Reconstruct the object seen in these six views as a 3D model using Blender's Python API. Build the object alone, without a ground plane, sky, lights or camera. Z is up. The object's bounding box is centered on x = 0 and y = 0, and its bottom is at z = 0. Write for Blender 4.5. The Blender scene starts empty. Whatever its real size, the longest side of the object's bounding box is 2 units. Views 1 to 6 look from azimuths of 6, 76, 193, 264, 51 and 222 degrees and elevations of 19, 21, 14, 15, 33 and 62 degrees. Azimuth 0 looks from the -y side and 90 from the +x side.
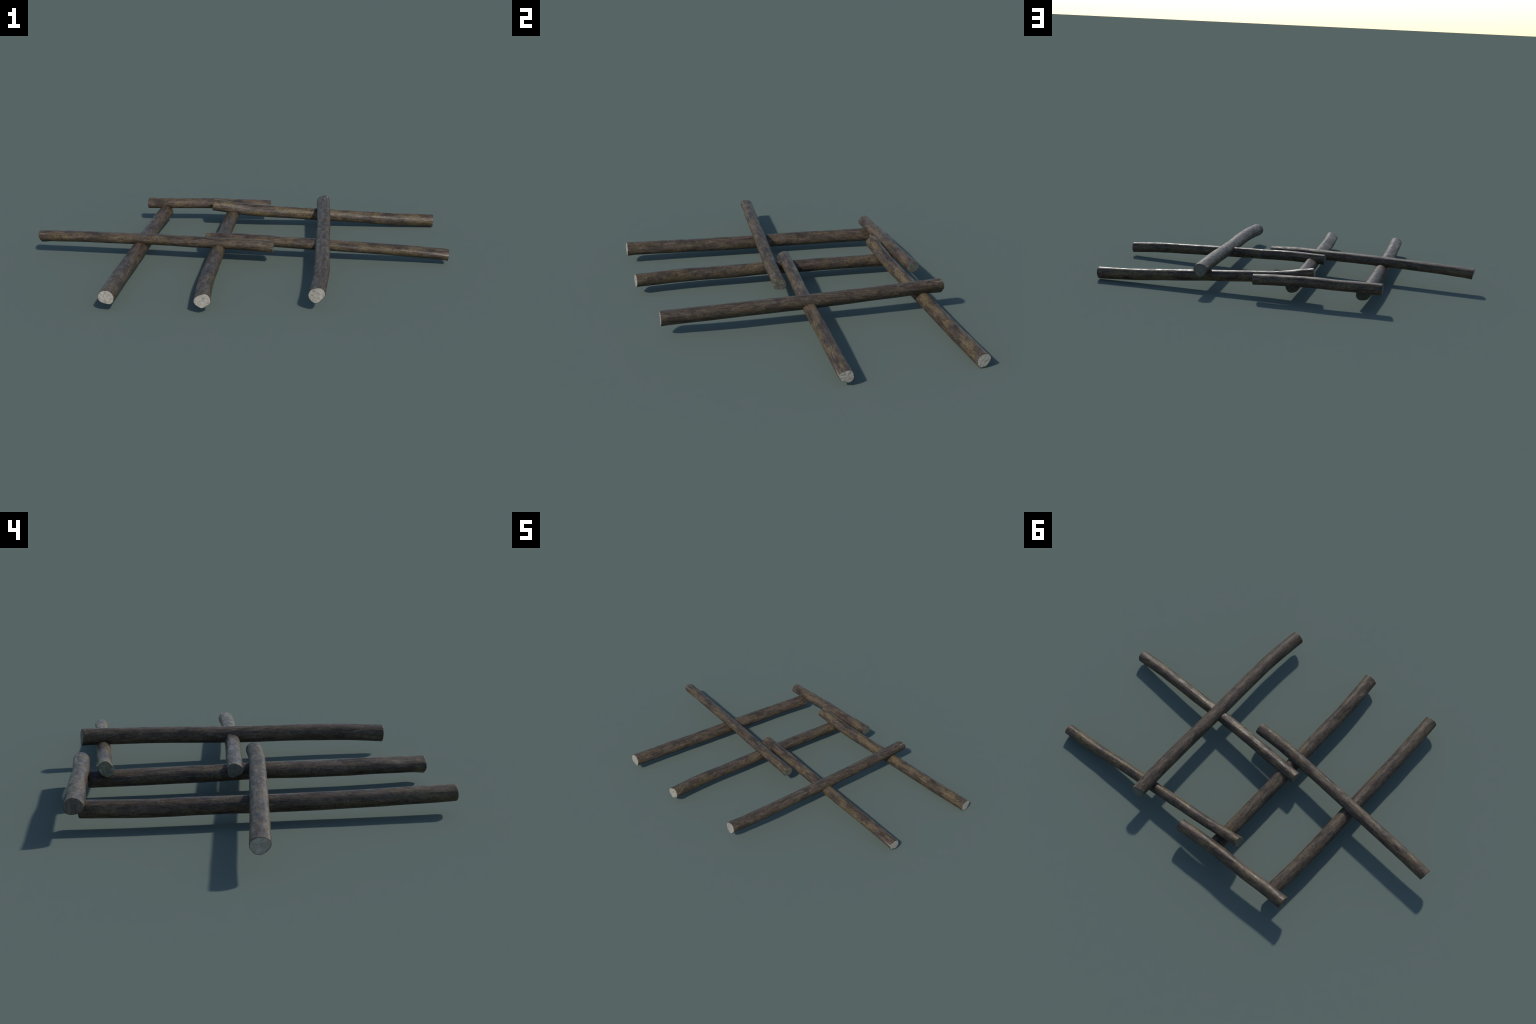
"""A loose criss-cross stack of seven weathered round logs.
Three logs run front to back, four run left to right across them; every log is
a bark-covered trunk swept along a slightly bent spine, closed by two saw cuts."""
import bpy, math
from mathutils import Vector, Matrix, noise

AROUND = 72          # points round the trunk
STEP = 0.0055        # ring spacing along the trunk (m)

# ---------------------------------------------------------------- the logs
# spine : centre line control points, start -> end
# size  : radius at mid length, taper, hourglass (all m)
# oval  : second and third harmonic of the cross-section (cos2, sin2, cos3, sin3)
# ends  : per end (start, end): kind of cut, tilt of the cut (up, side),
#         corners of the cut outline as (angle deg, height m, width deg)
LOGS = [
 dict(spine=[(-.485,-.667,.0715),(-.488,-.453,.0665),(-.4863,-.239,.0628),(-.4831,-.025,.0618),(-.4829,.189,.0641),(-.4792,.403,.063),(-.4647,.616,.0667)],
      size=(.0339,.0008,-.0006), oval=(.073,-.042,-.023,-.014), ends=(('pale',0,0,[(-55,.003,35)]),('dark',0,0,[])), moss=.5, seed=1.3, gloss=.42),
 dict(spine=[(-.0735,-.670,.0656),(-.0891,-.4575,.0685),(-.0922,-.2445,.0678),(-.0939,-.0314,.0704),(-.0967,.1817,.0679),(-.097,.3948,.0662),(-.0955,.6079,.0651)],
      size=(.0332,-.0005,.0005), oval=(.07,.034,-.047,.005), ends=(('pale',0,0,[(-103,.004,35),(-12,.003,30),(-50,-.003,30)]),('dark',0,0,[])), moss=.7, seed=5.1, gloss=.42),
 dict(spine=[(.401,-.620,.082),(.412,-.406,.092),(.409,-.192,.097),(.403,.022,.100),(.400,.236,.107),(.393,.450,.114),(.383,.661,.119)],
      size=(.0338,-.0017,.0003), oval=(.006,.073,.008,.034), ends=(('pale',0,0,[(-90,.002,30),(0,.002,25),(185,.002,25)]),('grey',-.1,.18,[(-90,.004,45)])), moss=.25, torn=.9, seed=9.7, gloss=.42),
 dict(spine=[(-.993,.067,.097),(-.799,.047,.102),(-.605,.028,.103),(-.411,.009,.105),(-.217,-.010,.102),(-.024,-.028,.100),(.171,-.036,.091)],
      size=(.0293,-.0006,.0006), oval=(.077,.044,.013,.021), ends=(('pale',-.15,0,[(-90,.004,55)]),('mossy',0,0,[(-45,.004,25),(227,.002,25),(-90,-.003,35)])), moss=.6, torn=.9, seed=13.2, gloss=.42),
 dict(spine=[(-.166,.069,.095),(.028,.058,.095),(.222,.045,.087),(.416,.036,.079),(.610,.029,.070),(.804,.021,.061),(.998,.019,.045)],
      size=(.0290,.0009,.0002), oval=(.064,.05,.079,.01), ends=(('grey',0,0,[]),('pale',0,0,[(-47,.005,30)])), moss=.8, torn=.9, seed=21.4, gloss=.31),
 dict(spine=[(-.197,.535,.129),(-.005,.549,.0978),(.189,.561,.0827),(.383,.573,.0692),(.578,.5845,.0545),(.772,.599,.040),(.966,.609,.0331)],
      size=(.0295,.0024,.0003), oval=(-.033,-.06,-.002,-.004), ends=(('mossy',0,0,[(0,.002,45),(50,-.0015,45)]),('pale',0,0,[(158,.003,30),(215,-.002,30),(-65,.002,30)])), moss=1.0, seed=28.8, gloss=.31),
 dict(spine=[(-.564,.627,.107),(-.453,.627,.107),(-.342,.632,.106),(-.231,.633,.107),(-.120,.632,.104),(-.010,.638,.101),(.101,.645,.095)],
      size=(.0298,-.0013,.0010), oval=(.076,.015,.017,-.029), ends=(('bark',0,0,[]),('mossy',0,0,[(-48,.003,30),(-90,-.001,30)])), moss=.7, seed=33.6, gloss=.34),
]

# ---------------------------------------------------------------- materials
def ramp(nt, fac, stops, interp='LINEAR'):
    n = nt.nodes.new('ShaderNodeValToRGB'); n.color_ramp.interpolation = interp
    el = n.color_ramp.elements
    while len(el) < len(stops): el.new(.5)
    for e, (p, c) in zip(el, stops):
        e.position = p; e.color = (c, c, c, 1) if isinstance(c, (int, float)) else (*c, 1)
    nt.links.new(fac, n.inputs[0]); return n.outputs[0]

def mix(nt, fac, a, b, mode='MIX'):
    n = nt.nodes.new('ShaderNodeMix'); n.data_type = 'RGBA'; n.blend_type = mode
    for sock, v in ((n.inputs[0], fac), (n.inputs[6], a), (n.inputs[7], b)):
        if isinstance(v, (int, float)): sock.default_value = v
        elif isinstance(v, tuple): sock.default_value = (*v, 1)
        else: nt.links.new(v, sock)
    return n.outputs[2]

def calc(nt, op, a, b):
    n = nt.nodes.new('ShaderNodeMath'); n.operation = op
    for s, v in zip(n.inputs, (a, b)):
        if isinstance(v, (int, float)): s.default_value = v
        else: nt.links.new(v, s)
    return n.outputs[0]

def coords(nt, seed, scale):
    tc = nt.nodes.new('ShaderNodeTexCoord'); mp = nt.nodes.new('ShaderNodeMapping')
    mp.inputs['Location'].default_value = (seed*1.7, seed*.9, seed*2.3)
    mp.inputs['Scale'].default_value = scale
    nt.links.new(tc.outputs['Object'], mp.inputs[0]); return mp.outputs[0]

def tex(nt, vec, scale, detail=4, rough=.55, dist=0):
    n = nt.nodes.new('ShaderNodeTexNoise')
    n.inputs['Scale'].default_value = scale; n.inputs['Detail'].default_value = detail
    n.inputs['Roughness'].default_value = rough; n.inputs['Distortion'].default_value = dist
    nt.links.new(vec, n.inputs['Vector']); return n.outputs['Fac']

def shell(name):
    m = bpy.data.materials.new(name); m.use_nodes = True; nt = m.node_tree
    return m, nt, nt.nodes['Principled BSDF']

def bark_material(log):
    s = log['seed']; m, nt, b = shell('weathered_bark')
    # local x runs along the trunk: squeeze it so that the grain streaks lengthwise
    grain = tex(nt, coords(nt, s, (15, 85, 85)), 1.0, 7, .70, .7)
    fibre = tex(nt, coords(nt, s+41, (70, 330, 330)), 1.0, 4, .75, .5)
    patch = tex(nt, coords(nt, s+3, (12, 30, 30)), 1.0, 7, .66, .7)
    col = ramp(nt, grain, [(.30,(.022,.016,.012)),(.44,(.043,.0315,.0232)),(.55,(.066,.0487,.0357)),(.72,(.120,.092,.067))])
    tone = ramp(nt, patch, [(.34,(.56,.55,.55)),(.50,(.95,.94,.92)),(.64,(1.25,1.23,1.17))])
    col = mix(nt, 1.0, col, tone, 'MULTIPLY')
    col = mix(nt, 1.0, col, ramp(nt, fibre, [(.32,(.55,.55,.55)),(.50,(1.0,1.0,1.0)),(.66,(1.65,1.62,1.55))]), 'MULTIPLY')
    # reddish inner bark streaks
    red = ramp(nt, tex(nt, coords(nt, s+17, (6, 60, 60)), 1.0, 3), [(.56,0.0),(.68,.5)])
    col = mix(nt, red, col, (.098,.064,.048))
    # ochre lichen crust in patches, broken up by a fine speckle
    och = calc(nt, 'MULTIPLY', ramp(nt, tex(nt, coords(nt, s+7, (11, 22, 22)), 1.0, 3, .5), [(.46,0.0),(.58,1.0)]),
               ramp(nt, tex(nt, coords(nt, s+11, (110, 150, 150)), 1.0, 5, .65), [(.42,.12),(.60,1.0)]))
    col = mix(nt, calc(nt, 'MULTIPLY', och, .75*log['moss']), col, (.150,.108,.045))
    # weathered grey flakes
    grey = ramp(nt, tex(nt, coords(nt, s+19, (26, 60, 60)), 1.0, 5, .6), [(.60,0.0),(.69,.45)])
    col = mix(nt, grey, col, (.125,.110,.094))
    # blackened blotches and pores
    blk = ramp(nt, tex(nt, coords(nt, s+23, (34, 46, 46)), 1.0, 6, .7), [(.32,.8),(.43,0.0)])
    col = mix(nt, blk, col, (.020,.016,.013))
    pores = nt.nodes.new('ShaderNodeTexVoronoi'); pores.inputs['Scale'].default_value = 1
    nt.links.new(coords(nt, s+29, (55, 80, 80)), pores.inputs['Vector'])
    hole = calc(nt, 'MULTIPLY', ramp(nt, pores.outputs['Distance'], [(.13,.85),(.22,0.0)]),
                ramp(nt, tex(nt, coords(nt, s+31, (9, 25, 25)), 1.0, 2), [(.48,0.0),(.56,1.0)]))
    col = mix(nt, hole, col, (.016,.013,.012))
    # pale split fibres where the bark is torn near the saw cuts
    tc = nt.nodes.new('ShaderNodeTexCoord'); xyz = nt.nodes.new('ShaderNodeSeparateXYZ')
    nt.links.new(tc.outputs['Object'], xyz.inputs[0])
    half = log['length']/2
    end = calc(nt, 'SUBTRACT', calc(nt, 'ABSOLUTE', calc(nt, 'SUBTRACT', xyz.outputs[0], half), 0), half-.07)
    end = calc(nt, 'MULTIPLY', calc(nt, 'MAXIMUM', end, 0), 14)
    torn = calc(nt, 'MULTIPLY', ramp(nt, tex(nt, coords(nt, s+37, (4, 120, 120)), 1.0, 2), [(.63,0.0),(.69,1.0)]), end)
    col = mix(nt, calc(nt, 'MULTIPLY', torn, log.get('torn', 0.0)), col, (.24,.20,.14))
    nt.links.new(col, b.inputs['Base Color'])
    g = log['gloss']
    wear = tex(nt, coords(nt, s+47, (30, 60, 60)), 1.0, 5, .65)
    nt.links.new(ramp(nt, wear, [(.34,g-.07),(.62,g+.24)]), b.inputs['Roughness'])
    b.inputs['Specular IOR Level'].default_value = .24
    bump = nt.nodes.new('ShaderNodeBump'); bump.inputs['Strength'].default_value = .5
    bump.inputs['Distance'].default_value = .0015
    nt.links.new(calc(nt, 'ADD', grain, calc(nt, 'MULTIPLY', fibre, .6)), bump.inputs['Height'])
    nt.links.new(bump.outputs[0], b.inputs['Normal'])
    return m

# saw cuts: dark, middle and light wood, amount of green growth, amount of dark cracks
CUTS = {'pale':  ((.205,.182,.148), (.300,.276,.232), (.370,.350,.305), 0.0, .75),
        'grey':  ((.060,.057,.049), (.098,.094,.081), (.135,.129,.112), .25, .5),
        'mossy': ((.050,.046,.034), (.115,.108,.085), (.215,.205,.170), .65, .85),
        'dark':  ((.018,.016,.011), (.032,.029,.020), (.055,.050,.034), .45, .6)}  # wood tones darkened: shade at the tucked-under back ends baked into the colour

def bark_cut_material(seed):
    """a cut grown over brown: upright streaks of brown and grey"""
    m, nt, b = shell('brown_saw_cut')
    stripe = tex(nt, coords(nt, seed, (60, 95, 9)), 1.0, 3, .5)
    fine = tex(nt, coords(nt, seed+6, (60, 330, 22)), 1.0, 3, .6)
    col = ramp(nt, stripe, [(.36,(.036,.028,.022)),(.50,(.075,.058,.047)),(.62,(.092,.084,.076))])
    col = mix(nt, 1.0, col, ramp(nt, fine, [(.3,(.7,.7,.7)),(.7,(1.25,1.25,1.25))]), 'MULTIPLY')
    nt.links.new(col, b.inputs['Base Color']); b.inputs['Roughness'].default_value = .6
    return m

def cut_material(kind, seed):
    m, nt, b = shell(kind + '_saw_cut'); lo, mid, hi, green, crack = CUTS[kind]
    # local x is the trunk axis, so y and z span the cut
    blot = tex(nt, coords(nt, seed, (70, 70, 70)), 1.0, 6, .65, .6)
    stain = tex(nt, coords(nt, seed+5, (75, 75, 75)), 1.0, 4, .6, 1.2)
    col = ramp(nt, blot, [(.30, lo), (.5, mid), (.68, hi)])
    col = mix(nt, ramp(nt, stain, [(.34, crack), (.41, 0.0)]), col, tuple(c*.45 for c in mid))
    col = mix(nt, ramp(nt, tex(nt, coords(nt, seed+9, (55, 55, 55)), 1.0, 5, .7), [(.46, 0.0), (.60, green)]), col,
              (mid[0]*.85, mid[1]*.90, mid[2]*.45))
    col = mix(nt, ramp(nt, tex(nt, coords(nt, seed+14, (210, 210, 210)), 1.0, 3), [(.30, crack), (.40, 0.0)]), col,
              tuple(c*.55 for c in mid))
    nt.links.new(col, b.inputs['Base Color']); b.inputs['Roughness'].default_value = .7
    bump = nt.nodes.new('ShaderNodeBump'); bump.inputs['Strength'].default_value = .4
    bump.inputs['Distance'].default_value = .0015
    nt.links.new(blot, bump.inputs['Height']); nt.links.new(bump.outputs[0], b.inputs['Normal'])
    return m

# ---------------------------------------------------------------- geometry
def spine_point(pts, u):
    k = len(pts)-1; x = min(max(u, 0), 1)*k; i = min(int(x), k-1); f = x-i
    g = lambda j: pts[j] if 0 <= j <= k else (pts[0]*2-pts[1] if j < 0 else pts[k]*2-pts[k-1])
    a, b, c, d = g(i-1), g(i), g(i+1), g(i+2)
    return b + (c-a)*(f/2) + (a*2-b*5+c*4-d)*(f*f/2) + (b*3-a-c*3+d)*(f**3/2)

def build_log(log):
    P = [Vector(p) for p in log['spine']]
    axis = (P[-1]-P[0]); length = log['length'] = axis.length; X = axis.normalized()
    Z = (Vector((0, 0, 1)) - X*X.z).normalized(); Y = Z.cross(X)
    base = Matrix((( X.x, Y.x, Z.x, P[0].x), (X.y, Y.y, Z.y, P[0].y), (X.z, Y.z, Z.z, P[0].z), (0, 0, 0, 1)))
    inv = base.inverted()
    r0, taper, waist = log['size']; c2, s2, c3, s3 = log['oval']; sd = log['seed']
    bump_amp = log.get('lumps', 1.0)

    def ring(u, inset=0.0, shift=0.0, shrink=0.0):
        """one cross-section at u; inset pulls it in (rounded rim), shift slides it inwards"""
        c = spine_point(P, u)
        t = (spine_point(P, min(1, u+.01)) - spine_point(P, max(0, u-.01))).normalized()
        n = (Vector((0, 0, 1)) - t*t.z).normalized(); s = t.cross(n)
        r = r0 + taper*(u-.5) + waist*((u-.5)**2-1/12)*4
        out = []
        d0, d1 = u*length, (1-u)*length
        for k in range(AROUND):
            ph = 2*math.pi*k/AROUND; ca, sa = math.cos(ph), math.sin(ph)
            rr = r*(1 + c2*math.cos(2*ph) + s2*math.sin(2*ph) + c3*math.cos(3*ph) + s3*math.sin(3*ph))
            q = Vector((u*length*7, ca*1.1+sd, sa*1.1))
            rr += bump_amp*.0013*noise.noise(q) + bump_amp*.0005*noise.noise(Vector((u*length*20, ca*3.2+sd, sa*3.2)))
            rr += .0004*noise.noise(Vector((u*length*14, ca*9-sd, sa*9)))          # bark ridges
            sl = 0.0
            for e, d in ((0, d0), (1, d1)):
                kind, up, side, corners = log['ends'][e]
                near = math.exp(-(d/.03)**2)
                if near < .004: continue
                for ang, h, w in corners:
                    da = (math.degrees(ph)-ang+180) % 360-180
                    rr += near*h*max(0, 1-abs(da)/w)**1.3
                if d < .12:
                    f = max(0, 1-d/.12)
                    sl += f*(rr*sa*up + rr*ca*side + .0012*noise.noise(Vector((ca*2.5+sd*3, sa*2.5, e*9))))
            rr = max(rr-inset, .001)*(1-shrink)
            out.append(inv @ (c + s*(ca*rr) + n*(sa*rr) + t*(sl+shift)))
        return out, inv @ (c + t*shift)

    rim = .0028
    count = max(20, int(length/STEP))
    rings = []
    for i in range(5):
        a = math.pi/2*i/4
        rings.append(ring(0, rim*.75*(1-math.sin(a)), rim*(1-math.cos(a)))[0])
    for i in range(1, count):
        u = i/count
        if u*length > rim*1.6 and (1-u)*length > rim*1.6: rings.append(ring(u)[0])
    for i in range(4, -1, -1):
        a = math.pi/2*i/4
        rings.append(ring(1, rim*.75*(1-math.sin(a)), -rim*(1-math.cos(a)))[0])
    verts = [v for r in rings for v in r]; faces = []
    for i in range(len(rings)-1):
        for k in range(AROUND):
            k2 = (k+1) % AROUND
            faces.append((i*AROUND+k, i*AROUND+k2, (i+1)*AROUND+k2, (i+1)*AROUND+k))

    root = bpy.data.objects.new('wooden_log', None); root.matrix_world = base
    root.empty_display_size = .05
    root['label'] = 'weathered round wooden log with brown bark and sawn ends'
    root['category'] = 'log'
    bpy.context.collection.objects.link(root)
    bark = bark_material(log)

    def add(name, v, f, mat):
        me = bpy.data.meshes.new(name); me.from_pydata(v, [], f); me.materials.append(mat)
        me.polygons.foreach_set('use_smooth', [True]*len(f)); me.update()
        o = bpy.data.objects.new(name, me); bpy.context.collection.objects.link(o)
        o.parent = root; return o
    add('bark', verts, faces, bark)

    # the two saw cuts: concentric rings, slightly uneven, sharing the bark's rim
    for e in (0, 1):
        kind, up, side, corners = log['ends'][e]
        edge = rings[0] if e == 0 else rings[-1]
        ctr = sum(edge, Vector())/AROUND; out = -1 if e == 0 else 1
        v = []; f = []; M = 9
        for j in range(M):
            s = 1-j/M
            for k, p in enumerate(edge):
                q = ctr + (p-ctr)*s
                w = noise.noise(Vector((q.y*90+sd, q.z*90, e*7)))*.0009 + noise.noise(Vector((q.y*260+sd, q.z*260, e*7)))*.0004
                q = q + Vector((out*(w + .0006)*min(1, j/2), 0, 0)); v.append(q)
        v.append(ctr + Vector((out*.0006, 0, 0)))
        for j in range(M-1):
            for k in range(AROUND):
                k2 = (k+1) % AROUND; a = [j*AROUND+k, (j+1)*AROUND+k, (j+1)*AROUND+k2, j*AROUND+k2]
                f.append(a if e == 1 else a[::-1])
        for k in range(AROUND):
            k2 = (k+1) % AROUND; a = [(M-1)*AROUND+k, M*AROUND, (M-1)*AROUND+k2]
            f.append(a if e == 1 else a[::-1])
        # flip so that normals look outwards
        n = (v[f[0][1]]-v[f[0][0]]).cross(v[f[0][2]]-v[f[0][1]])
        if n.x*out < 0: f = [x[::-1] for x in f]
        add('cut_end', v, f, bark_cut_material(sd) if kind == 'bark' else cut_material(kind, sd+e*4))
    return root

for log in LOGS:
    build_log(log)
for o in bpy.data.objects:                       # make bark faces look outwards
    if o.type == 'MESH' and o.name.startswith('bark'):
        me = o.data; p = me.polygons[len(me.polygons)//2]
        if p.normal.y*p.center.y + p.normal.z*p.center.z < 0: me.flip_normals()
